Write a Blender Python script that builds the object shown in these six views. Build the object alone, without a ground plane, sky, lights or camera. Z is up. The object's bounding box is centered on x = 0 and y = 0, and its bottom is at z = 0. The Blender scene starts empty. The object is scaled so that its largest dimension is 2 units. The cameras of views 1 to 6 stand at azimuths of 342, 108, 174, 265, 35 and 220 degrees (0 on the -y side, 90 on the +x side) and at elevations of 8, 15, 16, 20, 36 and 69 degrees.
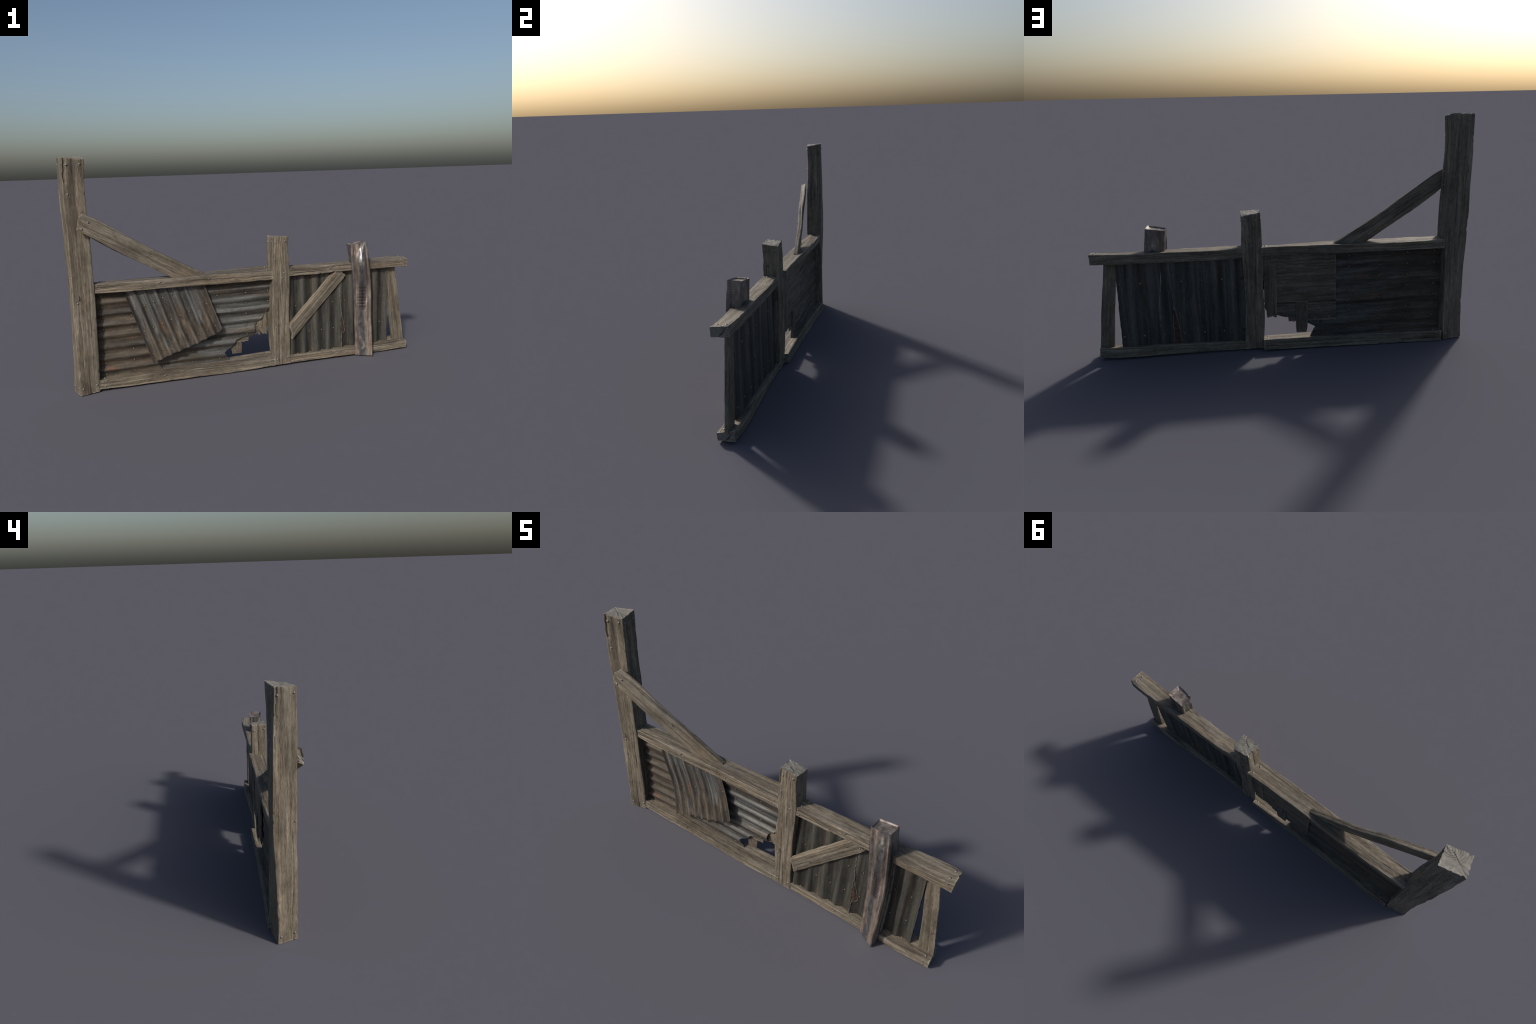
import bpy, math
import numpy as np
from mathutils import Matrix, Vector

# ------------------------------------------------------------------ helpers
RNG = np.random.RandomState(11)
TAB = np.random.RandomState(5).rand(256, 256)


def vnoise(x, y, seed=0):
    """smooth value noise in 0..1 on numpy arrays"""
    x = np.asarray(x, float) + 17.31 * seed + 1000.0
    y = np.asarray(y, float) + 5.77 * seed + 1000.0
    xi = np.floor(x).astype(int)
    yi = np.floor(y).astype(int)
    fx = x - xi
    fy = y - yi
    fx = fx * fx * (3 - 2 * fx)
    fy = fy * fy * (3 - 2 * fy)
    a = TAB[xi % 256, yi % 256]
    b = TAB[(xi + 1) % 256, yi % 256]
    c = TAB[xi % 256, (yi + 1) % 256]
    d = TAB[(xi + 1) % 256, (yi + 1) % 256]
    return (a * (1 - fx) + b * fx) * (1 - fy) + (c * (1 - fx) + d * fx) * fy


def unit(v):
    v = np.asarray(v, float)
    return v / np.linalg.norm(v)


def smooth_interp(t, ts, vals):
    """Catmull-Rom through control rows (monotone enough for gentle bends)"""
    ts = np.asarray(ts, float)
    vals = np.asarray(vals, float)
    m = np.zeros_like(vals)
    if len(ts) > 2:
        m[1:-1] = (vals[2:] - vals[:-2]) / (ts[2:] - ts[:-2])[:, None]
    m[0] = (vals[1] - vals[0]) / (ts[1] - ts[0])
    m[-1] = (vals[-1] - vals[-2]) / (ts[-1] - ts[-2])
    k = np.clip(np.searchsorted(ts, t, side='right') - 1, 0, len(ts) - 2)
    h = (ts[k + 1] - ts[k])[:, None]
    u = ((t - ts[k]) / (ts[k + 1] - ts[k]))[:, None]
    h00 = 2 * u**3 - 3 * u**2 + 1
    h10 = u**3 - 2 * u**2 + u
    h01 = -2 * u**3 + 3 * u**2
    h11 = u**3 - u**2
    return h00 * vals[k] + h10 * h * m[k] + h01 * vals[k + 1] + h11 * h * m[k + 1]


ROOT = bpy.data.objects.new("scrap_wall", None)
bpy.context.scene.collection.objects.link(ROOT)
ROOT["label"] = "weathered timber frame wall patched with rusty corrugated metal sheets"
ROOT["category"] = "scrap wall"


def add_object(name, mesh, parent, world=None):
    ob = bpy.data.objects.new(name, mesh)
    bpy.context.scene.collection.objects.link(ob)
    ob.parent = parent
    w = world if world is not None else Matrix.Identity(4)
    pw = parent.get("_w") if parent is not ROOT else None
    if pw is not None:
        ob.matrix_parent_inverse = Matrix([list(pw[i * 4:i * 4 + 4]) for i in range(4)]).inverted()
    ob.matrix_basis = w
    return ob


def keep_world(ob, world):
    ob["_w"] = [c for row in world for c in row]


def mesh_from(name, verts, faces, mats, face_mat=None, sharp=35):
    me = bpy.data.meshes.new(name)
    me.from_pydata([tuple(v) for v in verts], [], [tuple(f) for f in faces])
    for m in mats:
        me.materials.append(m)
    if face_mat is not None:
        me.polygons.foreach_set("material_index", np.asarray(face_mat, dtype=np.int32))
    me.polygons.foreach_set("use_smooth", np.ones(len(me.polygons), dtype=bool))
    me.update()
    me.set_sharp_from_angle(angle=math.radians(sharp))
    return me


# ---------------------------------------------------------------- materials
class N:
    def __init__(self, name):
        self.m = bpy.data.materials.new(name)
        self.m.use_nodes = True
        self.t = self.m.node_tree
        self.t.nodes.clear()
        self.out = self.t.nodes.new("ShaderNodeOutputMaterial")
        self.b = self.t.nodes.new("ShaderNodeBsdfPrincipled")
        self.t.links.new(self.b.outputs[0], self.out.inputs[0])
        self.tc = self.t.nodes.new("ShaderNodeTexCoord")
        self.oi = self.t.nodes.new("ShaderNodeObjectInfo")

    def link(self, a, b):
        self.t.links.new(a, b)

    def put(self, sock, v):
        if isinstance(v, bpy.types.NodeSocket):
            self.link(v, sock)
        else:
            sock.default_value = v

    def vmath(self, op, a, b=None):
        n = self.t.nodes.new("ShaderNodeVectorMath")
        n.operation = op
        self.put(n.inputs[0], a)
        if b is not None:
            self.put(n.inputs[1], b)
        return n.outputs[0]

    def math(self, op, a, b=None, c=None, clamp=False):
        n = self.t.nodes.new("ShaderNodeMath")
        n.operation = op
        n.use_clamp = clamp
        self.put(n.inputs[0], a)
        if b is not None:
            self.put(n.inputs[1], b)
        if c is not None:
            self.put(n.inputs[2], c)
        return n.outputs[0]

    def coords(self, randomise=True):
        v = self.tc.outputs["Object"]
        if randomise:
            r = self.math('MULTIPLY', self.oi.outputs["Random"], 37.0)
            v = self.vmath('ADD', v, self.comb(r, r, r))
        return v

    def comb(self, x, y, z):
        n = self.t.nodes.new("ShaderNodeCombineXYZ")
        for i, q in enumerate((x, y, z)):
            self.put(n.inputs[i], q)
        return n.outputs[0]

    def sep(self, v):
        n = self.t.nodes.new("ShaderNodeSeparateXYZ")
        self.put(n.inputs[0], v)
        return n.outputs

    def noise(self, v, scale=(1, 1, 1), detail=4, rough=0.6, dist=0.0):
        n = self.t.nodes.new("ShaderNodeTexNoise")
        self.link(self.vmath('MULTIPLY', v, scale), n.inputs["Vector"])
        n.inputs["Scale"].default_value = 1.0
        n.inputs["Detail"].default_value = detail
        n.inputs["Roughness"].default_value = rough
        n.inputs["Distortion"].default_value = dist
        return n.outputs[0]

    def ramp(self, f, stops, interp='LINEAR'):
        n = self.t.nodes.new("ShaderNodeValToRGB")
        n.color_ramp.interpolation = interp
        e = n.color_ramp.elements
        while len(e) < len(stops):
            e.new(0.5)
        for k, (p, c) in enumerate(stops):
            e[k].position = p
            if not hasattr(c, '__len__'):
                c = (c, c, c)
            e[k].color = (*c, 1)
        self.put(n.inputs[0], f)
        return n.outputs[0]

    def mix(self, f, a, b, mode='MIX'):
        n = self.t.nodes.new("ShaderNodeMix")
        n.data_type = 'RGBA'
        n.blend_type = mode
        self.put(n.inputs[0], f)
        for s, v in ((n.inputs[6], a), (n.inputs[7], b)):
            if isinstance(v, tuple):
                v = (*v, 1)
            self.put(s, v)
        return n.outputs[2]

    def bump(self, h, strength, dist, prev=None):
        n = self.t.nodes.new("ShaderNodeBump")
        n.inputs["Strength"].default_value = strength
        n.inputs["Distance"].default_value = dist
        self.put(n.inputs["Height"], h)
        if prev is not None:
            self.link(prev, n.inputs["Normal"])
        return n.outputs[0]


def wood_material(name, tint=(1, 1, 1), dark=1.0):
    """Weathered grey-brown timber, grain along local X."""
    n = N(name)
    v = n.coords()
    fine = n.noise(v, (34, 300, 300), 6, 0.72, 0.3)
    streak = n.noise(v, (2.6, 58, 58), 6, 0.62, 0.7)
    broad = n.noise(v, (1.7, 17, 17), 3, 0.55, 0.5)
    patch = n.noise(v, (9, 16, 16), 4, 0.6)
    base = n.ramp(streak, [(0.27, (0.072, 0.058, 0.043)), (0.43, (0.140, 0.120, 0.092)),
                           (0.58, (0.200, 0.174, 0.137)), (0.76, (0.305, 0.268, 0.215))])
    base = n.mix(1.0, base, n.ramp(fine, [(0.30, 0.40), (0.5, 0.95), (0.68, 1.34)]), 'MULTIPLY')
    base = n.mix(1.0, base, n.ramp(broad, [(0.3, (0.68, 0.66, 0.64)), (0.62, (1.10, 1.08, 1.06))]), 'MULTIPLY')
    base = n.mix(1.0, base, n.ramp(patch, [(0.32, (0.68, 0.67, 0.66)), (0.55, (1, 1, 1))]), 'MULTIPLY')
    warm = n.noise(n.vmath('ADD', v, (5.0, 2.0, 7.0)), (3, 26, 26), 3, 0.5)
    base = n.mix(1.0, base, n.ramp(warm, [(0.35, (0.97, 1.0, 1.03)), (0.65, (1.02, 0.985, 0.94))]), 'MULTIPLY')
    # thin dark drying cracks
    crack = n.noise(v, (1.6, 95, 95), 3, 0.5, 1.2)
    cm = n.ramp(crack, [(0.325, 1.0), (0.365, 0.0)])
    base = n.mix(n.math('MULTIPLY', cm, 0.75), base, (0.028, 0.022, 0.017))
    # worn, paler arrises
    g = n.t.nodes.new("ShaderNodeNewGeometry")
    wear = n.ramp(g.outputs["Pointiness"], [(0.515, 0.0), (0.56, 1.0)])
    wear = n.math('MULTIPLY', wear, n.ramp(patch, [(0.4, 0.1), (0.6, 0.75)]))
    base = n.mix(wear, base, (0.36, 0.315, 0.25))
    base = n.mix(1.0, base, tuple(c * dark for c in tint), 'MULTIPLY')
    n.link(base, n.b.inputs["Base Color"])
    n.link(n.ramp(fine, [(0.3, 0.78), (0.7, 0.55)]), n.b.inputs["Roughness"])
    n.b.inputs["Specular IOR Level"].default_value = 0.35
    h = n.math('ADD', n.math('MULTIPLY', fine, 0.5), n.math('MULTIPLY', streak, 0.8))
    h = n.math('SUBTRACT', h, n.math('MULTIPLY', cm, 0.5))
    n.link(n.bump(h, 0.7, 0.004), n.b.inputs["Normal"])
    return n.m


def end_grain_material(name):
    """Sawn end: growth rings round an off-centre heart, a few radial checks."""
    n = N(name)
    v = n.tc.outputs["Object"]
    wob = n.noise(v, (30, 30, 30), 3, 0.5)
    x, y, z = n.sep(v)
    yy = n.math('ADD', n.math('SUBTRACT', y, 0.045), n.math('MULTIPLY', wob, 0.022))
    zz = n.math('ADD', n.math('ADD', z, 0.028), n.math('MULTIPLY', wob, 0.020))
    r = n.math('SQRT', n.math('ADD', n.math('POWER', yy, 2.0), n.math('POWER', zz, 2.0)))
    ring = n.math('SINE', n.math('MULTIPLY', r, 620.0))
    ang = n.math('ARCTAN2', zz, yy)
    chk = n.noise(n.comb(n.math('MULTIPLY', ang, 3.2), n.math('MULTIPLY', r, 9.0), 0.0), (1, 1, 1), 2, 0.5)
    cm = n.ramp(chk, [(0.28, 1.0), (0.33, 0.0)])
    col = n.ramp(n.math('MULTIPLY_ADD', ring, 0.5, 0.5), [(0.0, (0.120, 0.110, 0.092)), (0.7, (0.215, 0.20, 0.17))])
    col = n.mix(1.0, col, n.ramp(n.noise(v, (40, 40, 40), 4), [(0.3, 0.6), (0.65, 1.1)]), 'MULTIPLY')
    fade = n.ramp(r, [(0.03, 0.0), (0.085, 1.0)])
    col = n.mix(fade, col, n.ramp(n.noise(v, (25, 70, 70), 5), [(0.3, (0.13, 0.12, 0.10)), (0.7, (0.23, 0.215, 0.185))]))
    split = n.math('MULTIPLY', n.ramp(n.math('ABSOLUTE', n.math('SUBTRACT', ang, 2.45)), [(0.035, 1.0), (0.075, 0.0)]),
                   n.ramp(r, [(0.055, 1.0), (0.075, 0.0)]))
    cm = n.math('MAXIMUM', cm, split)
    col = n.mix(cm, col, (0.04, 0.034, 0.028))
    n.link(col, n.b.inputs["Base Color"])
    n.b.inputs["Roughness"].default_value = 0.7
    h = n.math('SUBTRACT', n.math('MULTIPLY', ring, 0.15), cm)
    n.link(n.bump(h, 0.5, 0.002), n.b.inputs["Normal"])
    return n.m


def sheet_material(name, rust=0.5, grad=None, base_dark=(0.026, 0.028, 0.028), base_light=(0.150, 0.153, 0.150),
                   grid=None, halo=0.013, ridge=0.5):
    """Galvanised corrugated iron; local X runs along the corrugations, local Y across them.
    rust: general amount; grad=(axis, from, to, gain): more rust toward one end;
    grid=(xs, y0, dy): rivet rows that bleed rust."""
    n = N(name)
    v = n.tc.outputs["Object"]
    xyz = n.sep(v)
    streak = n.noise(v, (3.0, 55, 55), 5, 0.6, 0.3)
    spang = n.noise(v, (40, 80, 80), 5, 0.7)
    blot = n.noise(v, (7, 22, 22), 4, 0.6, 0.4)
    col = n.ramp(n.math('ADD', n.math('MULTIPLY', streak, 0.6), n.math('MULTIPLY', spang, 0.4)),
                 [(0.30, base_dark), (0.47, tuple((a + b) / 2 for a, b in zip(base_dark, base_light))), (0.66, base_light)])
    band = n.noise(n.vmath('ADD', v, (0.7, 2.9, 1.1)), (1.3, 34, 34), 5, 0.62, 0.2)
    speck = n.noise(v, (120, 260, 260), 4, 0.7)
    rs = n.noise(n.vmath('ADD', v, (3.1, 1.7, 0.4)), (3.2, 21, 21), 5, 0.62, 0.5)
    amt = n.math('ADD', rs, (rust - 0.5) * 0.6)
    if grad:
        ax, a, b, gain = grad
        mr = n.t.nodes.new("ShaderNodeMapRange")
        mr.inputs["From Min"].default_value = a
        mr.inputs["From Max"].default_value = b
        mr.inputs["To Min"].default_value = 0.0
        mr.inputs["To Max"].default_value = gain
        n.link(xyz[ax], mr.inputs["Value"])
        amt = n.math('ADD', amt, mr.outputs[0])
    rm = n.ramp(amt, [(0.46, 0.0), (0.62, 0.85)])
    rcol = n.ramp(n.math('MULTIPLY_ADD', blot, 0.6, n.math('MULTIPLY', spang, 0.4)),
                  [(0.32, (0.022, 0.014, 0.009)), (0.5, (0.050, 0.034, 0.020)), (0.66, (0.092, 0.064, 0.038))])
    col = n.mix(rm, col, rcol)
    # olive grime
    gm = n.ramp(blot, [(0.45, 0.0), (0.7, 0.45)])
    col = n.mix(gm, col, (0.070, 0.065, 0.048))
    # small bright orange bleeding patches
    orange = n.noise(n.vmath('ADD', v, (9.2, 4.4, 0)), (7, 26, 26), 4, 0.65)
    om = n.math('MULTIPLY', n.ramp(orange, [(0.62, 0.0), (0.72, 0.7)]), n.ramp(amt, [(0.42, 0.0), (0.6, 1.0)]))
    col = n.mix(om, col, (0.135, 0.055, 0.025))
    col = n.mix(1.0, col, n.ramp(band, [(0.36, 0.36), (0.5, 0.80), (0.66, 1.42)]), 'MULTIPLY')
    col = n.mix(1.0, col, n.ramp(speck, [(0.3, 0.72), (0.5, 1.0), (0.7, 1.28)]), 'MULTIPLY')
    if grid:
        cols, y0, dy = grid
        gx = None
        for c in cols:
            q = n.math('ABSOLUTE', n.math('SUBTRACT', xyz[0], c))
            gx = q if gx is None else n.math('MINIMUM', gx, q)
        gy = n.math('ABSOLUTE', n.math('WRAP', n.math('SUBTRACT', xyz[1], y0), dy / 2, -dy / 2))
        d = n.math('SQRT', n.math('ADD', n.math('POWER', gx, 2.0), n.math('POWER', gy, 2.0)))
        d = n.math('ADD', d, n.math('MULTIPLY_ADD', spang, 0.012, -0.006))
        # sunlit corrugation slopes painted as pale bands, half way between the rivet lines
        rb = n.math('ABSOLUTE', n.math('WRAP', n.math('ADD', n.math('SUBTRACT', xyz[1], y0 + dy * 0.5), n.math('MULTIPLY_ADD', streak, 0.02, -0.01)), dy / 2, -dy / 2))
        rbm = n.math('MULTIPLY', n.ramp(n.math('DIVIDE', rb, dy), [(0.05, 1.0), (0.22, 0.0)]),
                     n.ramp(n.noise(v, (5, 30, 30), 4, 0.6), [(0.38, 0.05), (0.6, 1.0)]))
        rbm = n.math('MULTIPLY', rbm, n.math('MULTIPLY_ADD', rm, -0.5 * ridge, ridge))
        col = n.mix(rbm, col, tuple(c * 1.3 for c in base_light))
        hm = n.ramp(n.math('DIVIDE', d, halo), [(0.3, 0.8), (1.0, 0.0)])
        col = n.mix(hm, col, (0.030, 0.019, 0.012))
    n.link(col, n.b.inputs["Base Color"])
    n.link(n.math('MULTIPLY_ADD', rm, -0.22, 0.25), n.b.inputs["Metallic"])
    n.link(n.ramp(rm, [(0.0, 0.50), (1.0, 0.8)]), n.b.inputs["Roughness"])
    n.b.inputs["Specular IOR Level"].default_value = 0.4
    n.link(n.bump(n.math('ADD', spang, n.math('MULTIPLY', streak, 0.5)), 0.25, 0.002), n.b.inputs["Normal"])
    return n.m


def simple_metal(name, a, b, rough, metallic, scale=60):
    n = N(name)
    v = n.coords()
    f = n.noise(v, (scale, scale, scale), 4)
    n.link(n.ramp(f, [(0.35, a), (0.62, b)]), n.b.inputs["Base Color"])
    n.b.inputs["Roughness"].default_value = rough
    n.b.inputs["Metallic"].default_value = metallic
    n.link(n.bump(f, 0.2, 0.001), n.b.inputs["Normal"])
    return n.m


def girder_material(name):
    """Painted-off rusty steel: blue-grey bare metal down the middle of each face,
    brown rust toward the edges, a bead of weld dots and a patch of round rust spots."""
    n = N(name)
    v = n.tc.outputs["Object"]
    x, y, z = n.sep(v)      # x runs up the girder, y across its front, z front to back
    a = n.noise(v, (9, 30, 30), 5, 0.65, 0.6)
    b = n.noise(v, (30, 60, 60), 5, 0.7)
    big = n.noise(v, (6, 15, 15), 4, 0.6, 0.8)
    g = n.t.nodes.new("ShaderNodeNewGeometry")
    rust = n.ramp(n.math('MULTIPLY_ADD', a, 0.6, n.math('MULTIPLY', b, 0.4)),
                  [(0.33, (0.085, 0.064, 0.054)), (0.5, (0.165, 0.132, 0.114)), (0.66, (0.265, 0.225, 0.20))])
    ochre = n.ramp(n.noise(v, (5, 40, 40), 4), [(0.56, 0.0), (0.66, 0.7)])
    rust = n.mix(ochre, rust, (0.155, 0.088, 0.055))
    steel = n.ramp(b, [(0.3, (0.085, 0.088, 0.094)), (0.7, (0.30, 0.30, 0.295))])
    ay = n.math('ABSOLUTE', y)
    mid = n.ramp(n.math('ADD', ay, n.math('MULTIPLY_ADD', big, 0.05, -0.025)), [(0.015, 1.0), (0.026, 0.0)])
    sm = n.math('MULTIPLY', n.ramp(big, [(0.36, 0.0), (0.46, 1.0)]), mid)
    az = n.math('ABSOLUTE', z)
    side = n.math('MULTIPLY', n.ramp(az, [(0.018, 1.0), (0.03, 0.0)]), n.ramp(big, [(0.34, 0.0), (0.48, 0.9)]))
    sm = n.math('MAXIMUM', sm, n.math('MULTIPLY', side, n.ramp(ay, [(0.035, 0.0), (0.045, 1.0)])))
    col = n.mix(sm, rust, steel)
    # zigzag bead of weld dots beside the two front arrises
    zig = n.math('MULTIPLY', n.math('PINGPONG', x, 0.006), 0.8)
    dc = n.math('ABSOLUTE', n.math('SUBTRACT', n.math('ADD', ay, zig), 0.0345))
    dx = n.math('ABSOLUTE', n.math('WRAP', x, 0.003, -0.003))
    d = n.math('SQRT', n.math('ADD', n.math('POWER', dc, 2.0), n.math('POWER', dx, 2.0)))
    front = n.ramp(z, [(0.005, 0.0), (0.015, 1.0)])
    dm = n.math('MULTIPLY', n.ramp(d, [(0.0016, 1.0), (0.0032, 0.0)]), n.ramp(a, [(0.35, 0.2), (0.55, 1.0)]))
    col = n.mix(n.math('MULTIPLY', dm, 0.65), col, (0.36, 0.32, 0.28))
    # patch of dark field with round rust spots, half way up
    wx = n.math('ABSOLUTE', n.math('WRAP', x, 0.0098, -0.0098))
    wy = n.math('ABSOLUTE', n.math('WRAP', n.math('SUBTRACT', y, 0.004), 0.0088, -0.0088))
    dd = n.math('SQRT', n.math('ADD', n.math('POWER', wx, 2.0), n.math('POWER', wy, 2.0)))
    spot = n.ramp(dd, [(0.0050, 1.0), (0.0075, 0.0)])
    zone = n.math('MULTIPLY', n.ramp(n.math('ABSOLUTE', n.math('SUBTRACT', x, 0.365)), [(0.06, 1.0), (0.085, 0.0)]),
                  n.ramp(ay, [(0.022, 1.0), (0.028, 0.0)]))
    field = n.mix(spot, (0.070, 0.071, 0.075), n.ramp(dd, [(0.002, (0.15, 0.085, 0.055)), (0.005, (0.24, 0.19, 0.155))]))
    zone = n.math('MULTIPLY', zone, front)
    col = n.mix(n.math('MULTIPLY', zone, n.ramp(a, [(0.3, 0.5), (0.5, 0.95)])), col, field)
    pd = n.math('SQRT', n.math('ADD', n.math('POWER', n.math('MULTIPLY', n.math('SUBTRACT', x, 0.555), 0.5), 2.0), n.math('POWER', n.math('ADD', y, 0.006), 2.0)))
    pillow = n.math('MULTIPLY', n.ramp(n.math('MULTIPLY', pd, 10.0), [(0.0, 1.0), (0.75, 0.0)], 'EASE'), front)
    dent = n.noise(n.vmath('ADD', v, (1.3, 0.2, 0.0)), (9, 22, 22), 2, 0.4)
    n.link(col, n.b.inputs["Base Color"])
    n.link(n.math('MULTIPLY_ADD', sm, 0.45, 0.35), n.b.inputs["Metallic"])
    n.link(n.math('MULTIPLY_ADD', sm, -0.22, 0.46), n.b.inputs["Roughness"])
    h = n.math('ADD', n.math('MULTIPLY', b, 0.4), n.math('ADD', dm, n.math('MULTIPLY', n.math('MULTIPLY', spot, zone), 1.0)))
    n.link(n.bump(h, 0.35, 0.002, n.bump(n.math('ADD', n.math('MULTIPLY', dent, 0.5), pillow), 1.0, 0.042)), n.b.inputs["Normal"])
    return n.m


WOOD = wood_material("weathered_wood")
BOARD = wood_material("weathered_board", (0.80, 0.80, 0.82), 0.85)
ENDS = end_grain_material("end_grain")
NAIL = simple_metal("nail_steel", (0.11, 0.105, 0.098), (0.25, 0.24, 0.225), 0.45, 0.6)
RIVET = simple_metal("rivet_rusty", (0.10, 0.082, 0.062), (0.24, 0.21, 0.17), 0.5, 0.4)
GIRDER = girder_material("rusty_girder")
GIRDER_CAP = simple_metal("girder_cap_rust", (0.085, 0.062, 0.052), (0.20, 0.175, 0.16), 0.5, 0.35, 35)
TORN_RUST = simple_metal("torn_rust", (0.026, 0.014, 0.009), (0.075, 0.038, 0.023), 0.85, 0.1, 70)
TORN_EDGE = simple_metal("torn_edge_metal", (0.10, 0.105, 0.095), (0.22, 0.225, 0.205), 0.55, 0.2, 90)


# ------------------------------------------------------------- timber beams
class Beam:
    pass


def beam(name, sections, mat=WOOD, radius=0.0035, n_side=22, step=0.0055, grain=0.0011, cracks=3,
         ragged=0.004, seed=0, chip=1.0, cap_dish=0.0, chips=()):
    """A hewn timber lofted through quadrilateral sections. Each section gives four world
    corners in ring order; sides are 0:(c0-c1) 1:(c1-c2) 2:(c2-c3) 3:(c3-c0)."""
    rng = np.random.RandomState(100 + seed)
    S = np.array(sections, float)                      # k,4,3
    cent = S.mean(1)
    ts = np.concatenate([[0], np.cumsum(np.linalg.norm(np.diff(cent, axis=0), axis=1))])
    L = ts[-1]
    ax = unit(cent[-1] - cent[0])
    ay = S[:, 1].mean(0) - S[:, 0].mean(0)
    ay = unit(ay - ax * ay.dot(ax))
    az = np.cross(ax, ay)
    origin = cent[0]
    R = np.stack([ax, ay, az], 1)                      # columns
    loc = (S - origin) @ R                             # local corners
    nl = max(6, int(L / step))
    t = np.linspace(0, L, nl + 1)
    C = smooth_interp(t, ts, loc.reshape(len(S), 12)).reshape(nl + 1, 4, 3)
    # gentle hewn waviness of every arris
    for k in range(4):
        for c in (1, 2):
            C[:, k, c] += (vnoise(t * 9, np.full_like(t, k * 3 + c), seed) - 0.5) * 0.0030 * chip
            C[:, k, c] += (vnoise(t * 34, np.full_like(t, k * 7 + c), seed) - 0.5) * 0.0014 * chip
    arc = [0.0, 0.5, 1.0]
    rows = []
    side_of = []
    acc = []
    flip = 1.0
    m0 = C.mean(1)
    for k in range(4):
        A = C[:, k]
        B = C[:, (k + 1) % 4]
        d = B - A
        ln = np.linalg.norm(d, axis=1)
        dn = d / ln[:, None]
        nrm = np.cross(dn, np.array([1.0, 0, 0]))
        nrm /= np.linalg.norm(nrm, axis=1)[:, None]
        out = np.sign(np.sum(nrm * ((A + B) / 2 - m0), axis=1))[:, None]
        nrm = nrm * out                                # outward

        def rad(j):
            q = vnoise(t * 22, np.full_like(t, 40 + j), seed)
            p = vnoise(t * 60, np.full_like(t, 60 + j), seed)
            return np.minimum(radius * (0.45 + 0.9 * q) + radius * 1.7 * chip * np.clip(p * q - 0.42, 0, 1) * 3, ln * 0.3)
        ra = rad(k)
        rb = rad((k + 1) % 4)
        cr = []
        for q in range(cracks if ln.mean() > .035 else 0):
            c0 = rng.uniform(0.12, 0.88)
            if q % 2 == 0:
                a0, a1 = (0 - .05, rng.uniform(.10, .35) * L) if rng.rand() < .5 else (L * (1 - rng.uniform(.10, .35)), L + .05)
            else:
                a0 = rng.uniform(.05, .6) * L
                a1 = a0 + rng.uniform(.15, .35) * L
            cr.append((c0, a0, a1, rng.uniform(.0015, .0040), rng.uniform(0, 50)))
        par = [('a', q) for q in arc[::-1]] + [('m', q) for q in (np.arange(1, n_side) / n_side)] + [('b', q) for q in arc]
        if k >= 0:
            par = par[:-1]                             # last arc point is shared with next side
        for kind, q in par:
            if kind == 'a':
                th = math.pi / 4 * q
                al = ra * (1 - math.sin(th))
                inn = ra * (1 - math.cos(th))
            elif kind == 'b':
                th = math.pi / 4 * q
                al = ln - rb * (1 - math.sin(th))
                inn = rb * (1 - math.cos(th))
            else:
                al = ra + (ln - ra - rb) * q
                inn = np.zeros_like(t)
            f = al / ln
            edge = np.clip(np.minimum(f, 1 - f) / 0.06, 0, 1)
            pos = al + k * 7.0
            dis = (vnoise(pos * 120, t * 3.2, seed + k) - 0.5) * grain * 1.6
            dis += (vnoise(pos * 260, t * 7, seed + k + 9) - 0.5) * grain
            dis += (vnoise(pos * 30, t * 5, seed + k + 5) - 0.5) * grain * 2.2 * edge
            for c0, a0, a1, dep, ph in cr:
                w = 0.0026
                cx = c0 * ln + (vnoise(t * 12, np.full_like(t, ph), 3) - 0.5) * 0.010
                on = np.clip((t - a0) / 0.03, 0, 1) * np.clip((a1 - t) / 0.05, 0, 1)
                dis -= dep * on * np.exp(-((al - cx) / w) ** 2)
            for sd, f0, f1, t0, t1, dep in chips:
                if sd == k:
                    wv = (vnoise(t * 45, np.full_like(t, 5.0), seed) - .5) * .10
                    on = np.clip((f - f0 - wv) / .03, 0, 1) * np.clip((f1 + wv - f) / .03, 0, 1) * np.clip((t - t0) / .006, 0, 1) * np.clip((t1 - t) / .02, 0, 1)
                    dis -= dep * on
            P = A + dn * al[:, None] - nrm * inn[:, None] + nrm * (dis * (0.35 + 0.65 * edge))[:, None]
            # splintered ends
            e0 = np.clip(1 - t / 0.022, 0, 1)
            e1 = np.clip(1 - (L - t) / 0.022, 0, 1)
            rg = (vnoise(np.array([pos.mean() * 90]), np.array([seed * 1.0]), 2)[0] - 0.35) * ragged
            P[:, 0] += e0 * rg - e1 * rg
            rows.append(P)
            side_of.append(k)
    ring = np.stack(rows, 1)                           # nl+1, m, 3
    m = ring.shape[1]
    verts = [ring.reshape(-1, 3)]
    faces = []
    fm = []
    idx = np.arange((nl + 1) * m).reshape(nl + 1, m)
    a = idx[:-1, :]
    b = np.roll(idx, -1, 1)[:-1, :]
    c = np.roll(idx, -1, 1)[1:, :]
    d = idx[1:, :]
    quads = np.stack([a, b, c, d], -1).reshape(-1, 4)
    e1v = ring[0, 1] - ring[0, 0]
    # orientation check
    p0, p1, p3 = ring[nl // 2, m // 8], ring[nl // 2, m // 8 + 1], ring[nl // 2 + 1, m // 8]
    outward = (p0 - ring[nl // 2].mean(0))
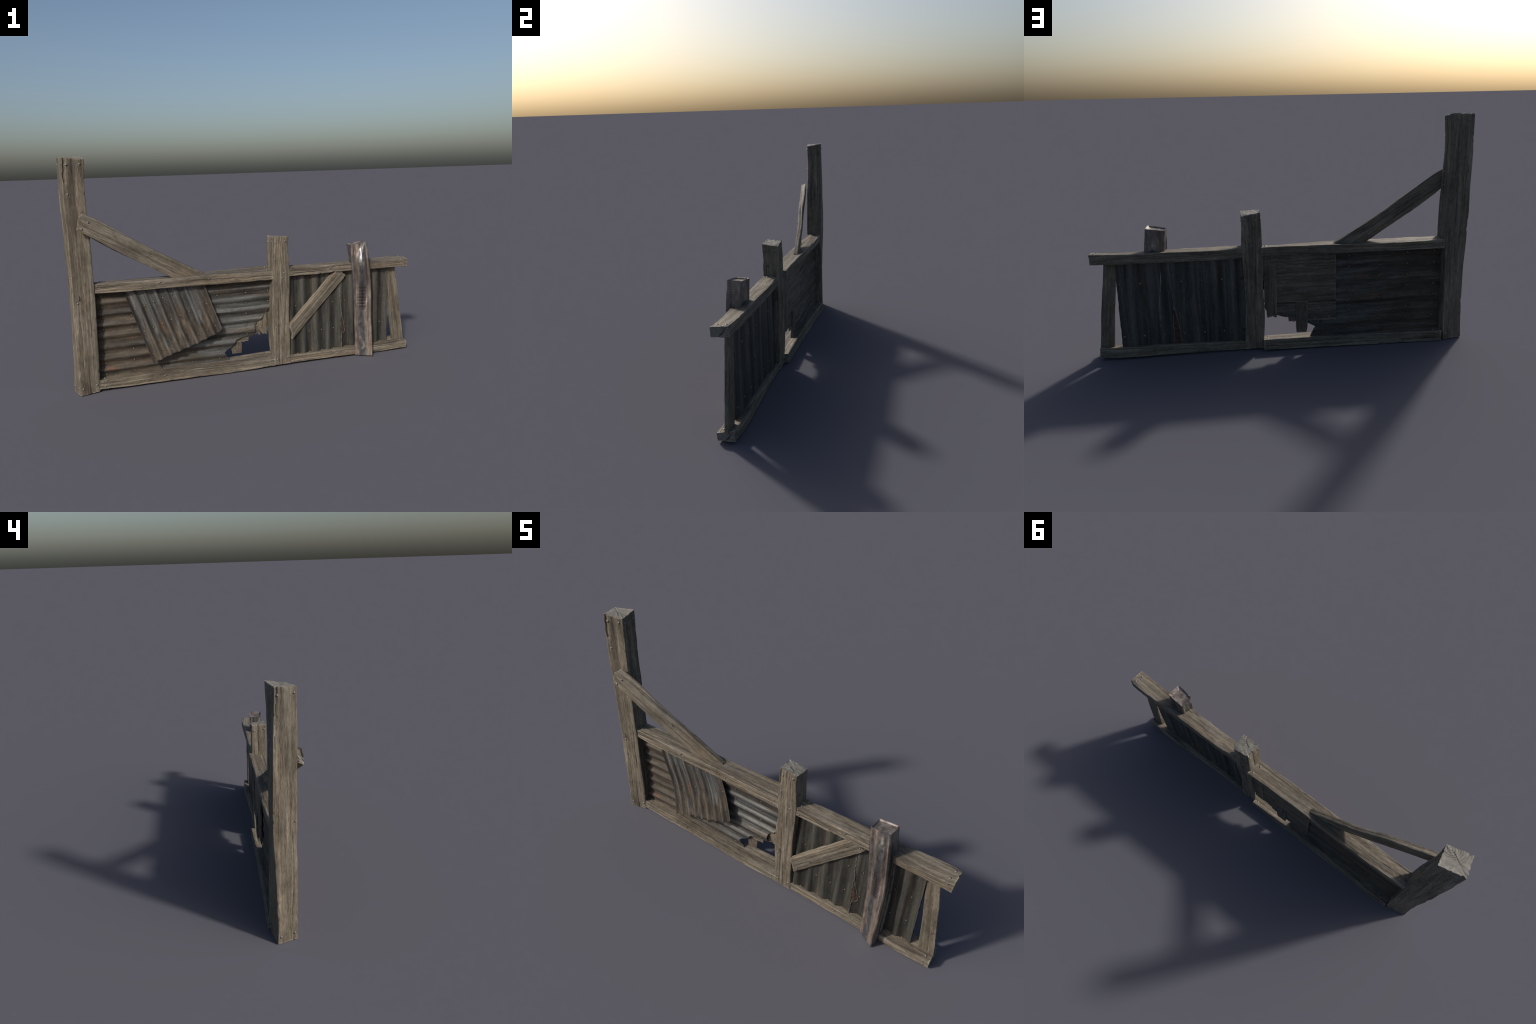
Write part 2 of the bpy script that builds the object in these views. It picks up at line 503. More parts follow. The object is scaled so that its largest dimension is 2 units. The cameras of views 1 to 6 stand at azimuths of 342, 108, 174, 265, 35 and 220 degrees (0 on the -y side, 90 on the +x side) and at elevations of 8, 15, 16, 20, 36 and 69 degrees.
    if np.dot(np.cross(p1 - p0, p3 - p0), outward) < 0:
        quads = quads[:, ::-1]
        flip = -1.0
    faces += quads.tolist()
    fm += [0] * len(quads)
    nv = (nl + 1) * m
    for end, ridx in ((0, idx[0]), (1, idx[-1])):
        prev = ridx
        rp = ring[0 if end == 0 else -1]
        cc = rp.mean(0)
        sgn = -1 if end == 0 else 1
        for f in (0.94, 0.8, 0.6, 0.4, 0.2):
            q = cc + (rp - cc) * f
            q[:, 0] = cc[0] + (rp[:, 0] - cc[0]) * f * (1 if f > .9 else 0.5)
            q[:, 0] += sgn * ((vnoise(q[:, 1] * 90, q[:, 2] * 90, seed + end) - 0.5) * 0.0030 - cap_dish * (1 - f))
            verts.append(q)
            cur = np.arange(nv, nv + m)
            nv += m
            qs = np.stack([prev, np.roll(prev, -1), np.roll(cur, -1), cur], -1)
            if (end == 0) == (flip > 0):
                qs = qs[:, ::-1]
            faces += qs.tolist()
            fm += [1] * m
            prev = cur
        verts.append(cc[None])
        tri = np.stack([prev, np.roll(prev, -1), np.full(m, nv)], -1)
        nv += 1
        if (end == 0) == (flip > 0):
            tri = tri[:, ::-1]
        faces += tri.tolist()
        fm += [1] * m
    me = mesh_from(name, np.concatenate(verts), faces, [mat, ENDS], fm, 50)
    W = Matrix(((R[0, 0], R[0, 1], R[0, 2], origin[0]), (R[1, 0], R[1, 1], R[1, 2], origin[1]),
                (R[2, 0], R[2, 1], R[2, 2], origin[2]), (0, 0, 0, 1)))
    ob = add_object(name, me, ROOT, W)
    keep_world(ob, W)
    B_ = Beam()
    B_.ob, B_.W, B_.C, B_.t, B_.L = ob, W, C, t, L
    return B_


def on_beam(bm, side, along, across):
    """world point and outward normal on a timber's side; along in metres, across 0..1"""
    i = int(np.clip(np.searchsorted(bm.t, along), 0, len(bm.t) - 1))
    A = bm.C[i, side]
    B = bm.C[i, (side + 1) % 4]
    d = unit(B - A)
    nrm = unit(np.cross(d, [1.0, 0, 0]))
    if nrm.dot((A + B) / 2 - bm.C[i].mean(0)) < 0:
        nrm = -nrm
    p = A + (B - A) * across
    W = bm.W
    return W @ Vector(p), (W.to_3x3() @ Vector(nrm)).normalized(), (W.to_3x3() @ Vector(unit([1.0, 0, 0]))).normalized()


def dome_mesh(name, mat, r=1.0, h=0.62, seg=14, rings=6, flange=0.0):
    prof = [(r * (1 + flange), -0.45), (r * (1 + flange), 0.0)]
    for k in range(rings):
        a = (k / (rings)) * math.pi / 2
        prof.append((r * math.cos(a) * 0.98, h * math.sin(a) + 0.04))
    vs, fs = [], []
    for (rr, zz) in prof:
        for s in range(seg):
            q = 2 * math.pi * s / seg
            vs.append((rr * math.cos(q), rr * math.sin(q), zz))
    for j in range(len(prof) - 1):
        for s in range(seg):
            s2 = (s + 1) % seg
            fs.append((j * seg + s, j * seg + s2, (j + 1) * seg + s2, (j + 1) * seg + s))
    vs.append((0, 0, h + 0.04))
    top = len(vs) - 1
    j = len(prof) - 1
    for s in range(seg):
        fs.append((j * seg + s, j * seg + (s + 1) % seg, top))
    vs.append((0, 0, -0.45))
    for s in range(seg):
        fs.append((s, top + 1, (s + 1) % seg))
    return mesh_from(name, vs, fs, [mat], None, 60)


NAIL_MESH = dome_mesh("nail", NAIL)
RIVET_MESH = dome_mesh("rivet", RIVET, flange=0.15, h=0.45)


def frame_at(p, nrm, tangent=None):
    z = Vector(nrm).normalized()
    x = Vector(tangent) if tangent is not None else Vector((1, 0, 0))
    if abs(x.normalized().dot(z)) > 0.95:
        x = Vector((0, 0, 1))
    x = (x - z * x.dot(z)).normalized()
    y = z.cross(x)
    return Matrix(((x.x, y.x, z.x, p[0]), (x.y, y.y, z.y, p[1]), (x.z, y.z, z.z, p[2]), (0, 0, 0, 1)))


def nail(bm, side, along, across, r=0.0054):
    p, nrm, tg = on_beam(bm, side, along, across)
    r *= RNG.uniform(0.85, 1.12)
    tilt = Vector((RNG.uniform(-.12, .12), RNG.uniform(-.12, .12), RNG.uniform(-.12, .12)))
    add_object("nail", NAIL_MESH, bm.ob, frame_at(p, nrm + tilt, tg) @ Matrix.Scale(r, 4))


def tube_mesh(name, pts, radii, mat, seg=8):
    pts = [Vector(p) for p in pts]
    vs, fs = [], []
    for i, p in enumerate(pts):
        tg = (pts[min(i + 1, len(pts) - 1)] - pts[max(i - 1, 0)]).normalized()
        u = tg.cross(Vector((0.31, 0.77, 0.55))).normalized()
        w = tg.cross(u)
        for s in range(seg):
            q = 2 * math.pi * s / seg
            vs.append(p + (u * math.cos(q) + w * math.sin(q)) * radii[i])
    for i in range(len(pts) - 1):
        for s in range(seg):
            s2 = (s + 1) % seg
            fs.append((i * seg + s, i * seg + s2, (i + 1) * seg + s2, (i + 1) * seg + s))
    fs.append(tuple(range(seg))[::-1])
    fs.append(tuple((len(pts) - 1) * seg + s for s in range(seg)))
    return mesh_from(name, vs, fs, [mat], None, 60)


BENT = tube_mesh("bent_nail", [(0, 0, -0.2), (0.0, 0, 0.10), (0.12, 0.02, 0.24), (0.42, 0.06, 0.26), (0.72, 0.16, 0.22),
                               (0.95, 0.30, 0.18), (1.0, 0.32, 0.17)],
                 [0.09, 0.09, 0.09, 0.085, 0.08, 0.10, 0.10], NAIL)


def bent_nail(bm, side, along, across, size=0.026, turn=0.0):
    size *= 0.72
    p, nrm, tg = on_beam(bm, side, along, across)
    add_object("bent_nail", BENT, bm.ob, frame_at(p, nrm, tg) @ Matrix.Rotation(turn, 4, 'Z') @ Matrix.Scale(size, 4))


def upright(rows):
    """rows of (z, FL, FR, BR, BL) with xy pairs (z may be a 4-tuple)"""
    out = []
    for z, *cs in rows:
        zz = z if hasattr(z, '__len__') else (z,) * 4
        out.append([(c[0], c[1], q) for c, q in zip(cs, zz)])
    return out


def rail(rows):
    """rows of (x, bottom front, top front, top back, bottom back) with (y, z) pairs"""
    return [[(x, c[0], c[1]) for c in cs] for x, *cs in rows]


tall = beam("post", upright([
    ((.001, .004, 0, .001), (-.965, -.049), (-.866, -.023), (-.884, .076), (-.9985, .050)),
    (.20, (-.969, -.047), (-.861, -.025), (-.878, .077), (-.988, .050)),
    (.42, (-.970, -.046), (-.858, -.028), (-.876, .073), (-.986, .057)),
    (.62, (-.967, -.047), (-.858, -.030), (-.874, .070), (-.989, .064)),
    (.80, (-.970, -.048), (-.860, -.029), (-.879, .070), (-.990, .061)),
    (1.05, (-.975, -.049), (-.868, -.019), (-.880, .070), (-.995, .055)),
    ((1.228, 1.221, 1.239, 1.231), (-.968, -.048), (-.862, -.023), (-.877, .074), (-.995, .047)),
]), seed=1, n_side=26, cracks=5, chips=((0, .03, .17, 1.10, 1.30, .006), (3, .05, .12, .95, 1.30, .004), (2, .80, .93, 1.12, 1.3, .005), (2, .05, .10, .3, .9, .003)))

short = beam("post", upright([
    (.011, (.121, -.028), (.215, -.028), (.222, .055), (.121, .054)),
    (.11, (.118, -.029), (.216, -.029), (.220, .054), (.115, .056)),
    (.25, (.112, -.030), (.216, -.030), (.215, .052), (.112, .058)),
    (.35, (.112, -.030), (.216, -.030), (.215, .055), (.119, .060)),
    (.47, (.121, -.031), (.221, -.031), (.219, .059), (.114, .063)),
    (.60, (.118, -.031), (.222, -.031), (.223, .056), (.116, .057)),
    (.69, (.121, -.032), (.216, -.032), (.221, .053), (.118, .056)),
    ((.766, .761, .752, .765), (.124, -.034), (.221, -.033), (.218, .058), (.119, .052)),
]), seed=2, n_side=26, cracks=5, chips=((0, .03, .15, .66, .80, .005), (2, .84, .95, .62, .80, .005)))

top_left = beam("rail", rail([
    (-.872, (-.024, .531), (-.022, .579), (.064, .579), (.060, .529)),
    (-.66, (-.027, .528), (-.024, .578), (.073, .577), (.068, .531)),
    (-.45, (-.028, .525), (-.028, .577), (.073, .577), (.069, .533)),
    (-.25, (-.028, .521), (-.030, .576), (.071, .582), (.069, .533)),
    (-.05, (-.028, .519), (-.030, .571), (.072, .585), (.068, .535)),
    (.122, (-.027, .517), (-.028, .566), (.076, .586), (.072, .537)),
]), seed=3, n_side=18)

top_right = beam("rail", rail([
    (.205, (-.027, .528), (-.026, .577), (.055, .578), (.054, .526)),
    (.40, (-.028, .528), (-.029, .574), (.058, .576), (.058, .525)),
    (.60, (-.028, .527), (-.031, .571), (.058, .576), (.058, .525)),
    (.76, (-.028, .525), (-.032, .567), (.060, .576), (.061, .526)),
    (.90, (-.029, .526), (-.032, .567), (.061, .580), (.063, .528)),
    (.999, (-.031, .522), (-.034, .573), (.055, .582), (.057, .529)),
]), seed=4, n_side=18, ragged=0.007)

low_left = beam("rail", rail([
    (-.872, (-.024, .012), (-.020, .064), (.083, .060), (.086, .001)),
    (-.65, (-.022, .008), (-.020, .062), (.079, .060), (.084, .001)),
    (-.42, (-.023, .006), (-.026, .057), (.072, .061), (.080, .002)),
    (-.20, (-.026, .004), (-.029, .051), (.069, .063), (.077, .004)),
    (.0, (-.028, .004), (-.029, .047), (.073, .065), (.077, .007)),
    (.122, (-.028, .005), (-.028, .046), (.078, .067), (.080, .010)),
]), seed=5, n_side=18)

low_right = beam("rail", rail([
    (.205, (-.024, .010), (-.025, .058), (.052, .058), (.050, .010)),
    (.43, (-.025, .009), (-.025, .053), (.053, .059), (.053, .009)),
    (.65, (-.028, .006), (-.028, .051), (.060, .062), (.059, .009)),
    (.80, (-.031, .005), (-.029, .047), (.065, .066), (.063, .009)),
    (.996, (-.030, .008), (-.030, .047), (.055, .068), (.061, .011)),
]), seed=6, n_side=18, ragged=0.006)

stud = beam("stud", upright([
    (.050, (.922, .010), (.9995, .009), (.997, .031), (.924, .032)),
    (.25, (.903, .010), (.975, .010), (.972, .031), (.901, .032)),
    (.40, (.887, .010), (.954, .010), (.953, .030), (.885, .031)),
    (.545, (.871, .010), (.934, .010), (.932, .029), (.871, .030)),
]), seed=7, n_side=16, cracks=2, radius=.003)

brace = beam("brace", [
    [(-.927, -.087, .871), (-.908, -.080, .942), (-.892, -.044, .950), (-.912, -.048, .882)],
    [(-.872, -.078, .839), (-.828, -.066, .904), (-.818, -.032, .914), (-.866, -.044, .834)],
    [(-.737, -.056, .751), (-.687, -.048, .821), (-.682, -.015, .829), (-.732, -.024, .743)],
    [(-.648, -.040, .697), (-.598, -.031, .769), (-.596, -.001, .773), (-.640, -.009, .690)],
    [(-.540, -.020, .631), (-.485, -.008, .702), (-.486, .020, .705), (-.535, .007, .630)],
    [(-.450, -.006, .575), (-.375, .006, .641), (-.377, .033, .643), (-.448, .020, .577)],
    [(-.400, -.002, .548), (-.264, .018, .582), (-.268, .045, .582), (-.400, .024, .550)],
], seed=8, n_side=14, cracks=3, radius=.0028, ragged=.010, step=.005)

small_brace = beam("brace", [
    [(.232, -.026, .153), (.218, -.042, .245), (.214, -.020, .250), (.226, -.006, .160)],
    [(.348, -.013, .258), (.305, -.035, .325), (.298, -.012, .331), (.340, .006, .266)],
    [(.470, -.011, .380), (.415, -.026, .428), (.409, -.002, .434), (.463, .008, .387)],
    [(.590, -.016, .498), (.535, -.023, .545), (.530, .002, .550), (.584, .006, .503)],
], seed=9, n_side=14, cracks=2, radius=.003, ragged=.006)

# ---------------------------------------------------------------- back boards
def slab(name, front, back, mats, world=None, parent=ROOT, sharp=40, fm_front=0, fm_back=0, fm_edge=0):
    """closed thin solid from two matching vertex grids (world coords converted to local)"""
    nu, nv = front.shape[:2]
    W = world if world is not None else Matrix.Identity(4)
    Wi = np.array(W.inverted())
    allv = np.concatenate([front.reshape(-1, 3), back.reshape(-1, 3)])
    allv = allv @ Wi[:3, :3].T + Wi[:3, 3]
    f = np.arange(nu * nv).reshape(nu, nv)
    b = f + nu * nv
    q = np.stack([f[:-1, :-1], f[1:, :-1], f[1:, 1:], f[:-1, 1:]], -1).reshape(-1, 4)
    qb = np.stack([b[:-1, :-1], b[:-1, 1:], b[1:, 1:], b[1:, :-1]], -1).reshape(-1, 4)
    faces = q.tolist() + qb.tolist()
    fm = [fm_front] * len(q) + [fm_back] * len(qb)

    def strip(e, flip):
        for i in range(len(e) - 1):
            a, c = e[i], e[i + 1]
            r = (a, a + nu * nv, c + nu * nv, c)
            faces.append(r[::-1] if flip else r)
            fm.append(fm_edge)
    strip(f[:, 0], False)
    strip(f[:, -1], True)
    strip(f[0, :], True)
    strip(f[-1, :], False)
    # make the front point to -y
    i, j = nu // 2, nv // 2
    nrm = np.cross(front[i + 1, j] - front[i, j], front[i, j + 1] - front[i, j])
    if nrm[1] > 0:
        faces = [x[::-1] for x in faces]
    me = mesh_from(name, allv, faces, mats, fm, sharp)
    ob = add_object(name, me, parent, W)
    keep_world(ob, W)
    return ob


def pwl(x, pts):
    p = np.array(pts, float)
    return np.interp(x, p[:, 0], p[:, 1])


# wide broken board nailed behind the gap
xs = np.linspace(-.276, .113, 150)
bot = pwl(xs, [(-.276, .155), (-.117, .154), (-.0175, .156), (-.0145, .180), (.043, .194), (.072, .206), (.107, .229), (.113, .24)])
bot = bot + (vnoise(xs * 160, xs * 0, 31) - .5) * .006
vv = np.linspace(0, 1, 110)
X, V = np.meshgrid(xs, vv, indexing='ij')
ZZ = bot[:, None] + (0.54 - bot[:, None]) * V
warp = (vnoise(ZZ * 26 + X * 5, X * 3, 33) - .5) * .0028 + (vnoise(ZZ * 90 + X * 8, X * 4, 34) - .5) * .0016
for zc in (.262, .345, .43):
    warp -= .0022 * np.exp(-((ZZ - zc - .02 * (X + .1) - (vnoise(X * 9, X * 0, int(zc * 100)) - .5) * .012) / .0022) ** 2)
XR = X + (np.abs(X - .113) < .012) * (vnoise(ZZ * 120, ZZ * 0, 37) - .6) * .006
fr = np.stack([XR, .0445 - warp * .6, ZZ], -1)
bk = np.stack([XR, .0535 + warp, ZZ], -1)
board = slab("board", fr, bk, [BOARD], Matrix.Translation((-.1, .055, .35)))


def plank(name, sections, seed, mat=WOOD, **kw):
    return beam(name, sections, mat=mat, seed=seed, n_side=12, cracks=2, radius=.002, step=.004, grain=.0009, chip=.7, **kw)


batten = plank("batten", rail([
    (-.275, (.0525, .497), (.0525, .538), (.0570, .538), (.0570, .497)),
    (-.05, (.0525, .496), (.0525, .538), (.0575, .538), (.0575, .496)),
    (.103, (.0525, .494), (.0525, .538), (.0575, .538), (.0575, .494))]), 20, BOARD)
back_plank = plank("plank", upright([
    ((.186, .186, .196, .196), (.047, .0500), (.101, .0500), (.101, .0565), (.045, .0565)),
    (.235, (.045, .0505), (.1025, .0505), (.1025, .0575), (.045, .0575)),
    (.36, (.042, .0510), (.1035, .0510), (.1045, .0580), (.041, .0580)),
    (.482, (.040, .0510), (.105, .0510), (.106, .0580), (.040, .0580))]), 21, BOARD, ragged=.012)
front_plank = plank("plank", upright([
    ((.190, .182, .182, .190), (.072, .041), (.097, .042), (.097, .050), (.072, .049)),
    ((.222, .218, .218, .222), (.046, .035), (.097, .038), (.097, .044), (.046, .0435)),
    (.28, (.038, .035), (.099, .037), (.099, .0437), (.038, .0435)),
    (.37, (.036, .036), (.100, .037), (.100, .0437), (.036, .0435))]), 22, ragged=.010)
slat = plank("plank", upright([
    ((.089, .090, .090, .089), (-.115, .044), (-.060, .044), (-.060, .056), (-.113, .056)),
    (.125, (-.119, .046), (-.056, .046), (-.056, .059), (-.119, .059)),
    (.19, (-.119, .051), (-.058, .051), (-.058, .062), (-.119, .062)),
    (.271, (-.120, .0545), (-.0585, .0545), (-.0585, .064), (-.120, .064))]), 23, BOARD, ragged=.005)


# ---------------------------------------------------------- corrugated sheets
def corrug(c, pitch, amp, phase=0.0):
    """rounded corrugation with slightly flattened valleys, plus hand-made irregularity"""
    a = 2 * math.pi * c / pitch + phase
    return amp * (1.0 - 2.1 * ((1 - np.cos(a)) / 2) ** 1.5)


def sheet_frame(origin, xdir, ydir):
    x = unit(xdir)
    y = np.asarray(ydir, float)
    y = unit(y - x * y.dot(x))
    z = np.cross(x, y)
    return Matrix(((x[0], y[0], z[0], origin[0]), (x[1], y[1], z[1], origin[1]), (x[2], y[2], z[2], origin[2]), (0, 0, 0, 1)))


def rivet_on(parent, p, nrm, r=0.0036):
    add_object("rivet", RIVET_MESH, parent, frame_at(p, nrm) @ Matrix.Scale(r * RNG.uniform(.85, 1.15), 4))


# 1. big sheet, corrugations lying level, lower right corner torn away
PITCH = .0617
zs = np.concatenate([np.linspace(.050, .17, 46), np.linspace(.1735, .199, 22), np.linspace(.2025, .345, 54), np.linspace(.348, .548, 70)])
torn = [(.050, -.135), (.077, -.146), (.108, -.166), (.119, -.152), (.139, -.118), (.175, -.093), (.183, -.058), (.194, .014),
        (.197, .018), (.247, .021), (.269, .042), (.329, .104), (.345, .118), (.55, .118)]
xmax = pwl(zs, torn) + np.where(zs < .34, (vnoise(zs * 170, zs * 0, 41) - .5) * .005, 0)
uu = np.linspace(0, 1, 150)
U, Zg = np.meshgrid(uu, zs, indexing='ij')
Xg = -.868 + (xmax[None, :] + .868) * U


def y_level(x, z):
    base = pwl(x.ravel(), [(-.87, .018), (-.67, .023), (-.4, .028), (-.1, .031), (.12, .029)]).reshape(x.shape)
    sag = (vnoise(x * 2.3, z * 3, 44) - .5) * .006
    wob = 1 + (vnoise(x * 5, z * 9, 45) - .5) * .4
    top_lean = -.06 * np.clip(z - .36, 0, 1)
    return base + sag + top_lean + corrug(z - .077 + (vnoise(x * 2.2, z * 0, 46) - .5) * .004, PITCH, .0050, .70) * wob + (vnoise(x * 30, z * 60, 47) - .5) * .0012


def y_level_back(x, z):
    base = pwl(x.ravel(), [(-.87, .030), (-.67, .033), (-.4, .036), (-.28, .037), (-.25, .034), (.12, .032)]).reshape(x.shape)
    return base - .03 * np.clip(z - .36, 0, 1) + corrug(z - .077, PITCH, .0030, .70)


Yg = y_level(Xg, Zg)
COLS = (-.826, -.675, -.519, -.352, -.195, -.026, .106)
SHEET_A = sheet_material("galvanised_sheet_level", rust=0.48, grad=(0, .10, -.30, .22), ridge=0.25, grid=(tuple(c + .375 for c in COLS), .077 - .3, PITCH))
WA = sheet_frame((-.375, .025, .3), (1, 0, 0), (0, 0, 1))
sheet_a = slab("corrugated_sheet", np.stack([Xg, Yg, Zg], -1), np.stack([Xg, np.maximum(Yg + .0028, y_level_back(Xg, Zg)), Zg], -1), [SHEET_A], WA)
for cx in COLS:
    for k in range(8):
        z = .077 + PITCH * k
        if z > .515 or cx > np.interp(z, [q[0] for q in torn], [q[1] for q in torn]) - .006:
            continue
        p = y_level(np.array([[cx]]), np.array([[z]]))[0, 0]
        if not (-.60 < cx < -.25 and .16 < z < .5) :
            rivet_on(sheet_a, (cx, p - .0004, z), (0, -1, 0))
        if cx < -.3:
            rivet_on(sheet_a, (cx, max(p + .0028, y_level_back(np.array([[cx]]), np.array([[z]]))[0, 0]) + .0002, z), (0, 1, 0))

# 2. loose sheet hung askew in front of it, lower edge kicked outward
O = np.array([-.576, 0, .129])
UD = np.array([.950, 0, .313])
VD = np.array([-.313, 0, .950])
WT = .409
us = np.linspace(-.006, WT + .003, 190)
ws = np.linspace(0, 1, 90)
Ug, Wg = np.meshgrid(us, ws, indexing='ij')
vmax = (.552 - .129 - .313 * Ug) / .95
edge0 = -.004 + (vnoise(Ug * 60, Ug * 0, 51) - .5) * .003
# rounded lower right corner
edge0 = edge0 + .016 * np.clip((Ug - (WT - .022)) / .022, 0, 1) ** 3
Vg = edge0 + (vmax - edge0) * Wg


def y_hung(u, v):
    prof = pwl(v.ravel(), [(0, -.031), (.04, -.020), (.09, -.008), (.125, .000), (.15, .004), (.2, .007), (.30, .006), (.45, .010)]).reshape(v.shape)
    twist = .006 * (u - .2) / .2 * np.clip(.16 - v, 0, 1) / .16
    roll = .005 * np.sin(u * 17 + .4) * np.clip(.14 - v, 0, 1) / .14
    return prof + twist + roll + corrug(u - .022, .0527, .0052, .757) + (vnoise(u * 60, v * 20, 53) - .5) * .0012


def hung_point(u, v):
    p = O + UD * u + VD * v
    return (p[0], float(y_hung(np.array([[u]]), np.array([[v]]))[0, 0]), p[2])


Yh = y_hung(Ug, Vg)
Ph = O + Ug[..., None] * UD + Vg[..., None] * VD
fr = Ph.copy()
fr[..., 1] = Yh
bk = Ph.copy()
bk[..., 1] = Yh + .0028
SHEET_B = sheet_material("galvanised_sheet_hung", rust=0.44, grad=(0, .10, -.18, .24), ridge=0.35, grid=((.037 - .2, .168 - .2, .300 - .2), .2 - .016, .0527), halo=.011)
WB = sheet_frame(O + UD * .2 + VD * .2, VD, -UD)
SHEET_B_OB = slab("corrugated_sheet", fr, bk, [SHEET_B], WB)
for r_i, v in enumerate((.037, .168, .300)):
    for k in range(8):
        u = .016 + .0527 * k
        if v > (.50 - .129 - .313 * u) / .95:
            continue
        x, y, z = hung_point(u, v)
        rivet_on(SHEET_B_OB, (x, y - .0003, z), (0, -1, -.15 if r_i == 0 else 0))

# 3. upright sheet in the right bay, split near its middle
PR, PB = .0805, .1065
xs = np.linspace(.208, .879, 300)
zsr = np.linspace(.040, .548, 100)
Xr, Zr = np.meshgrid(xs, zsr, indexing='ij')
edge_r = .874 + .010 * np.clip((.53 - Zr) / .5, 0, 1) * 0 + (vnoise(Zr * 40, Zr * 0, 61) - .5) * .004
Xr2 = .208 + (Xr - .208) / (.879 - .208) * (edge_r + .006 - .208)
seam = [(.04, .558), (.143, .559), (.199, .555), (.259, .557), (.310, .562), (.358, .552), (.417, .550), (.55, .549)]


def y_right_front(x, z):
    s = pwl(z.ravel(), seam).reshape(z.shape)
    d = x - s
    lip = -.0045 * np.exp(-(d / .004) ** 2) * (d < 0) - .0045 * np.exp(-((d) / .0012) ** 2) * (d >= 0)
    return (.006 + (vnoise(x * 4, z * 4, 62) - .5) * .003 + .010 * np.clip((x - .72) / .16, 0, 1) * np.clip((.5 - z) / .4, 0, 1)
            - .019 * np.clip((.66 - x) / .42, 0, 1) * np.clip((.50 - z) / .44, 0, 1)
            + corrug(x - .268 + (vnoise(z * 3, z * 0, 63) - .5) * .006, PR, .0050, -.76) + lip * (z < .45) + (vnoise(x * 60, z * 30, 64) - .5) * .0010)


def y_right_back(x, z):
    return (.0270 + .004 * np.clip((x - .72) / .16, 0, 1) * np.clip((.5 - z) / .4, 0, 1)
            + corrug(x - .332, PB, .0026, 2.6) + (vnoise(x * 60, z * 30, 65) - .5) * .0010)


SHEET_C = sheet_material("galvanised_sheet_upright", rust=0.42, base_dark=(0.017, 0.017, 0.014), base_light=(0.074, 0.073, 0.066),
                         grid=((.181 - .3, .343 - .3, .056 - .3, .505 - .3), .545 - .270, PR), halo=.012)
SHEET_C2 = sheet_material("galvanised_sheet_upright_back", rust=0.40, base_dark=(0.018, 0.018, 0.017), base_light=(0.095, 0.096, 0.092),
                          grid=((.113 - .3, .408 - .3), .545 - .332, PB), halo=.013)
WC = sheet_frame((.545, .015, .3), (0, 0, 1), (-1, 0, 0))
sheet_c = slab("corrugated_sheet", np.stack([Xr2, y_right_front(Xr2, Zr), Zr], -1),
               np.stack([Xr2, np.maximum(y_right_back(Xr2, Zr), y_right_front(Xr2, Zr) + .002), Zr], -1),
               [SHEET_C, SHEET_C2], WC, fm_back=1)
for z in (.181, .343, .056, .505):
    for k in range(8):
        x = .270 + PR * k
        if x > .86 or abs(x - .67) < .05 and False:
            continue
        y = y_right_front(np.array([[x]]), np.array([[z]]))[0, 0]
        rivet_on(sheet_c, (x, y - .0002, z), (0, -1, 0), .0036)
for z in (.113, .408):
    for k in range(6):
        x = .332 + PB * k
        y = y_right_back(np.array([[x]]), np.array([[z]]))[0, 0]
        rivet_on(sheet_c, (x, y + .0002, z), (0, 1, 0), .0050)

# torn flap on the upright sheet: rusty hollow with a bright bent lip, on both faces
def tear(outline_l, outline_r, yfun, off, nm):
    zz = np.linspace(outline_l[0][0], outline_l[-1][0], 46)
    xl = pwl(zz, outline_l)
    xr = pwl(zz, outline_r) + (vnoise(zz * 150, zz * 0, 71) - .5) * .003
    s = np.linspace(0, 1, 12)
    S_, Z_ = np.meshgrid(s, zz, indexing='ij')
    X_ = xl[None] + (np.maximum(xr - xl, .0004))[None] * S_
    Y_ = yfun(X_, Z_) + off + np.sign(off) * .0015 * np.sin(S_ * math.pi)
    f = np.stack([X_, Y_, Z_], -1)
    b = f.copy()
    b[..., 1] -= np.sign(off) * .003
    if off > 0:
        f, b = b, f
    o = slab("torn_patch", f, b, [TORN_RUST], Matrix.Translation((.57, .01, .2)), sheet_c)
    return o


def lip(pts, r, yfun, off):
    P = []
    n = len(pts)
    for i in range(n - 1):
        for q in np.linspace(0, 1, 9)[:-1]:
            P.append(np.array(pts[i]) * (1 - q) + np.array(pts[i + 1]) * q)
    P.append(np.array(pts[-1]))
    P = np.array(P)
    xj = P[:, 0] + (vnoise(P[:, 1] * 130, P[:, 1] * 0, 72) - .5) * .004
    y = yfun(xj[None], P[:, 1][None])[0] + off
    rr = [r * (.5 + .9 * float(vnoise(np.array([z * 60]), np.array([0.]), 73)[0])) for z in P[:, 1]]
    rr[0] *= .3
    rr[-1] *= .3
    me = tube_mesh("torn_lip", [(a, b, c) for a, b, c in zip(xj, y, P[:, 1])], rr, TORN_EDGE, 7)
    ob = add_object("torn_lip", me, sheet_c, Matrix.Identity(4))


tear([(.139, .561), (.199, .556), (.245, .558)], [(.139, .573), (.152, .585), (.205, .577), (.245, .562)], y_right_front, -.0012, "a")
lip([(.557, .052), (.560, .100), (.561, .139), (.573, .141), (.586, .153), (.578, .205), (.567, .247), (.560, .280), (.553, .358), (.551, .43)], .0016, y_right_front, -.0005)
lip([(.561, .139), (.556, .199), (.558, .259)], .0011, y_right_front, -.0004)
tear([(.046, .563), (.178, .576), (.25, .592)], [(.046, .602), (.179, .602), (.25, .598)], y_right_back, .0010, "b")
lip([(.606, .52), (.600, .356), (.594, .278), (.576, .178), (.562, .046)], .0016, y_right_back, .0004)
lip([(.594, .278), (.602, .179), (.602, .046)], .0012, y_right_back, .0004)

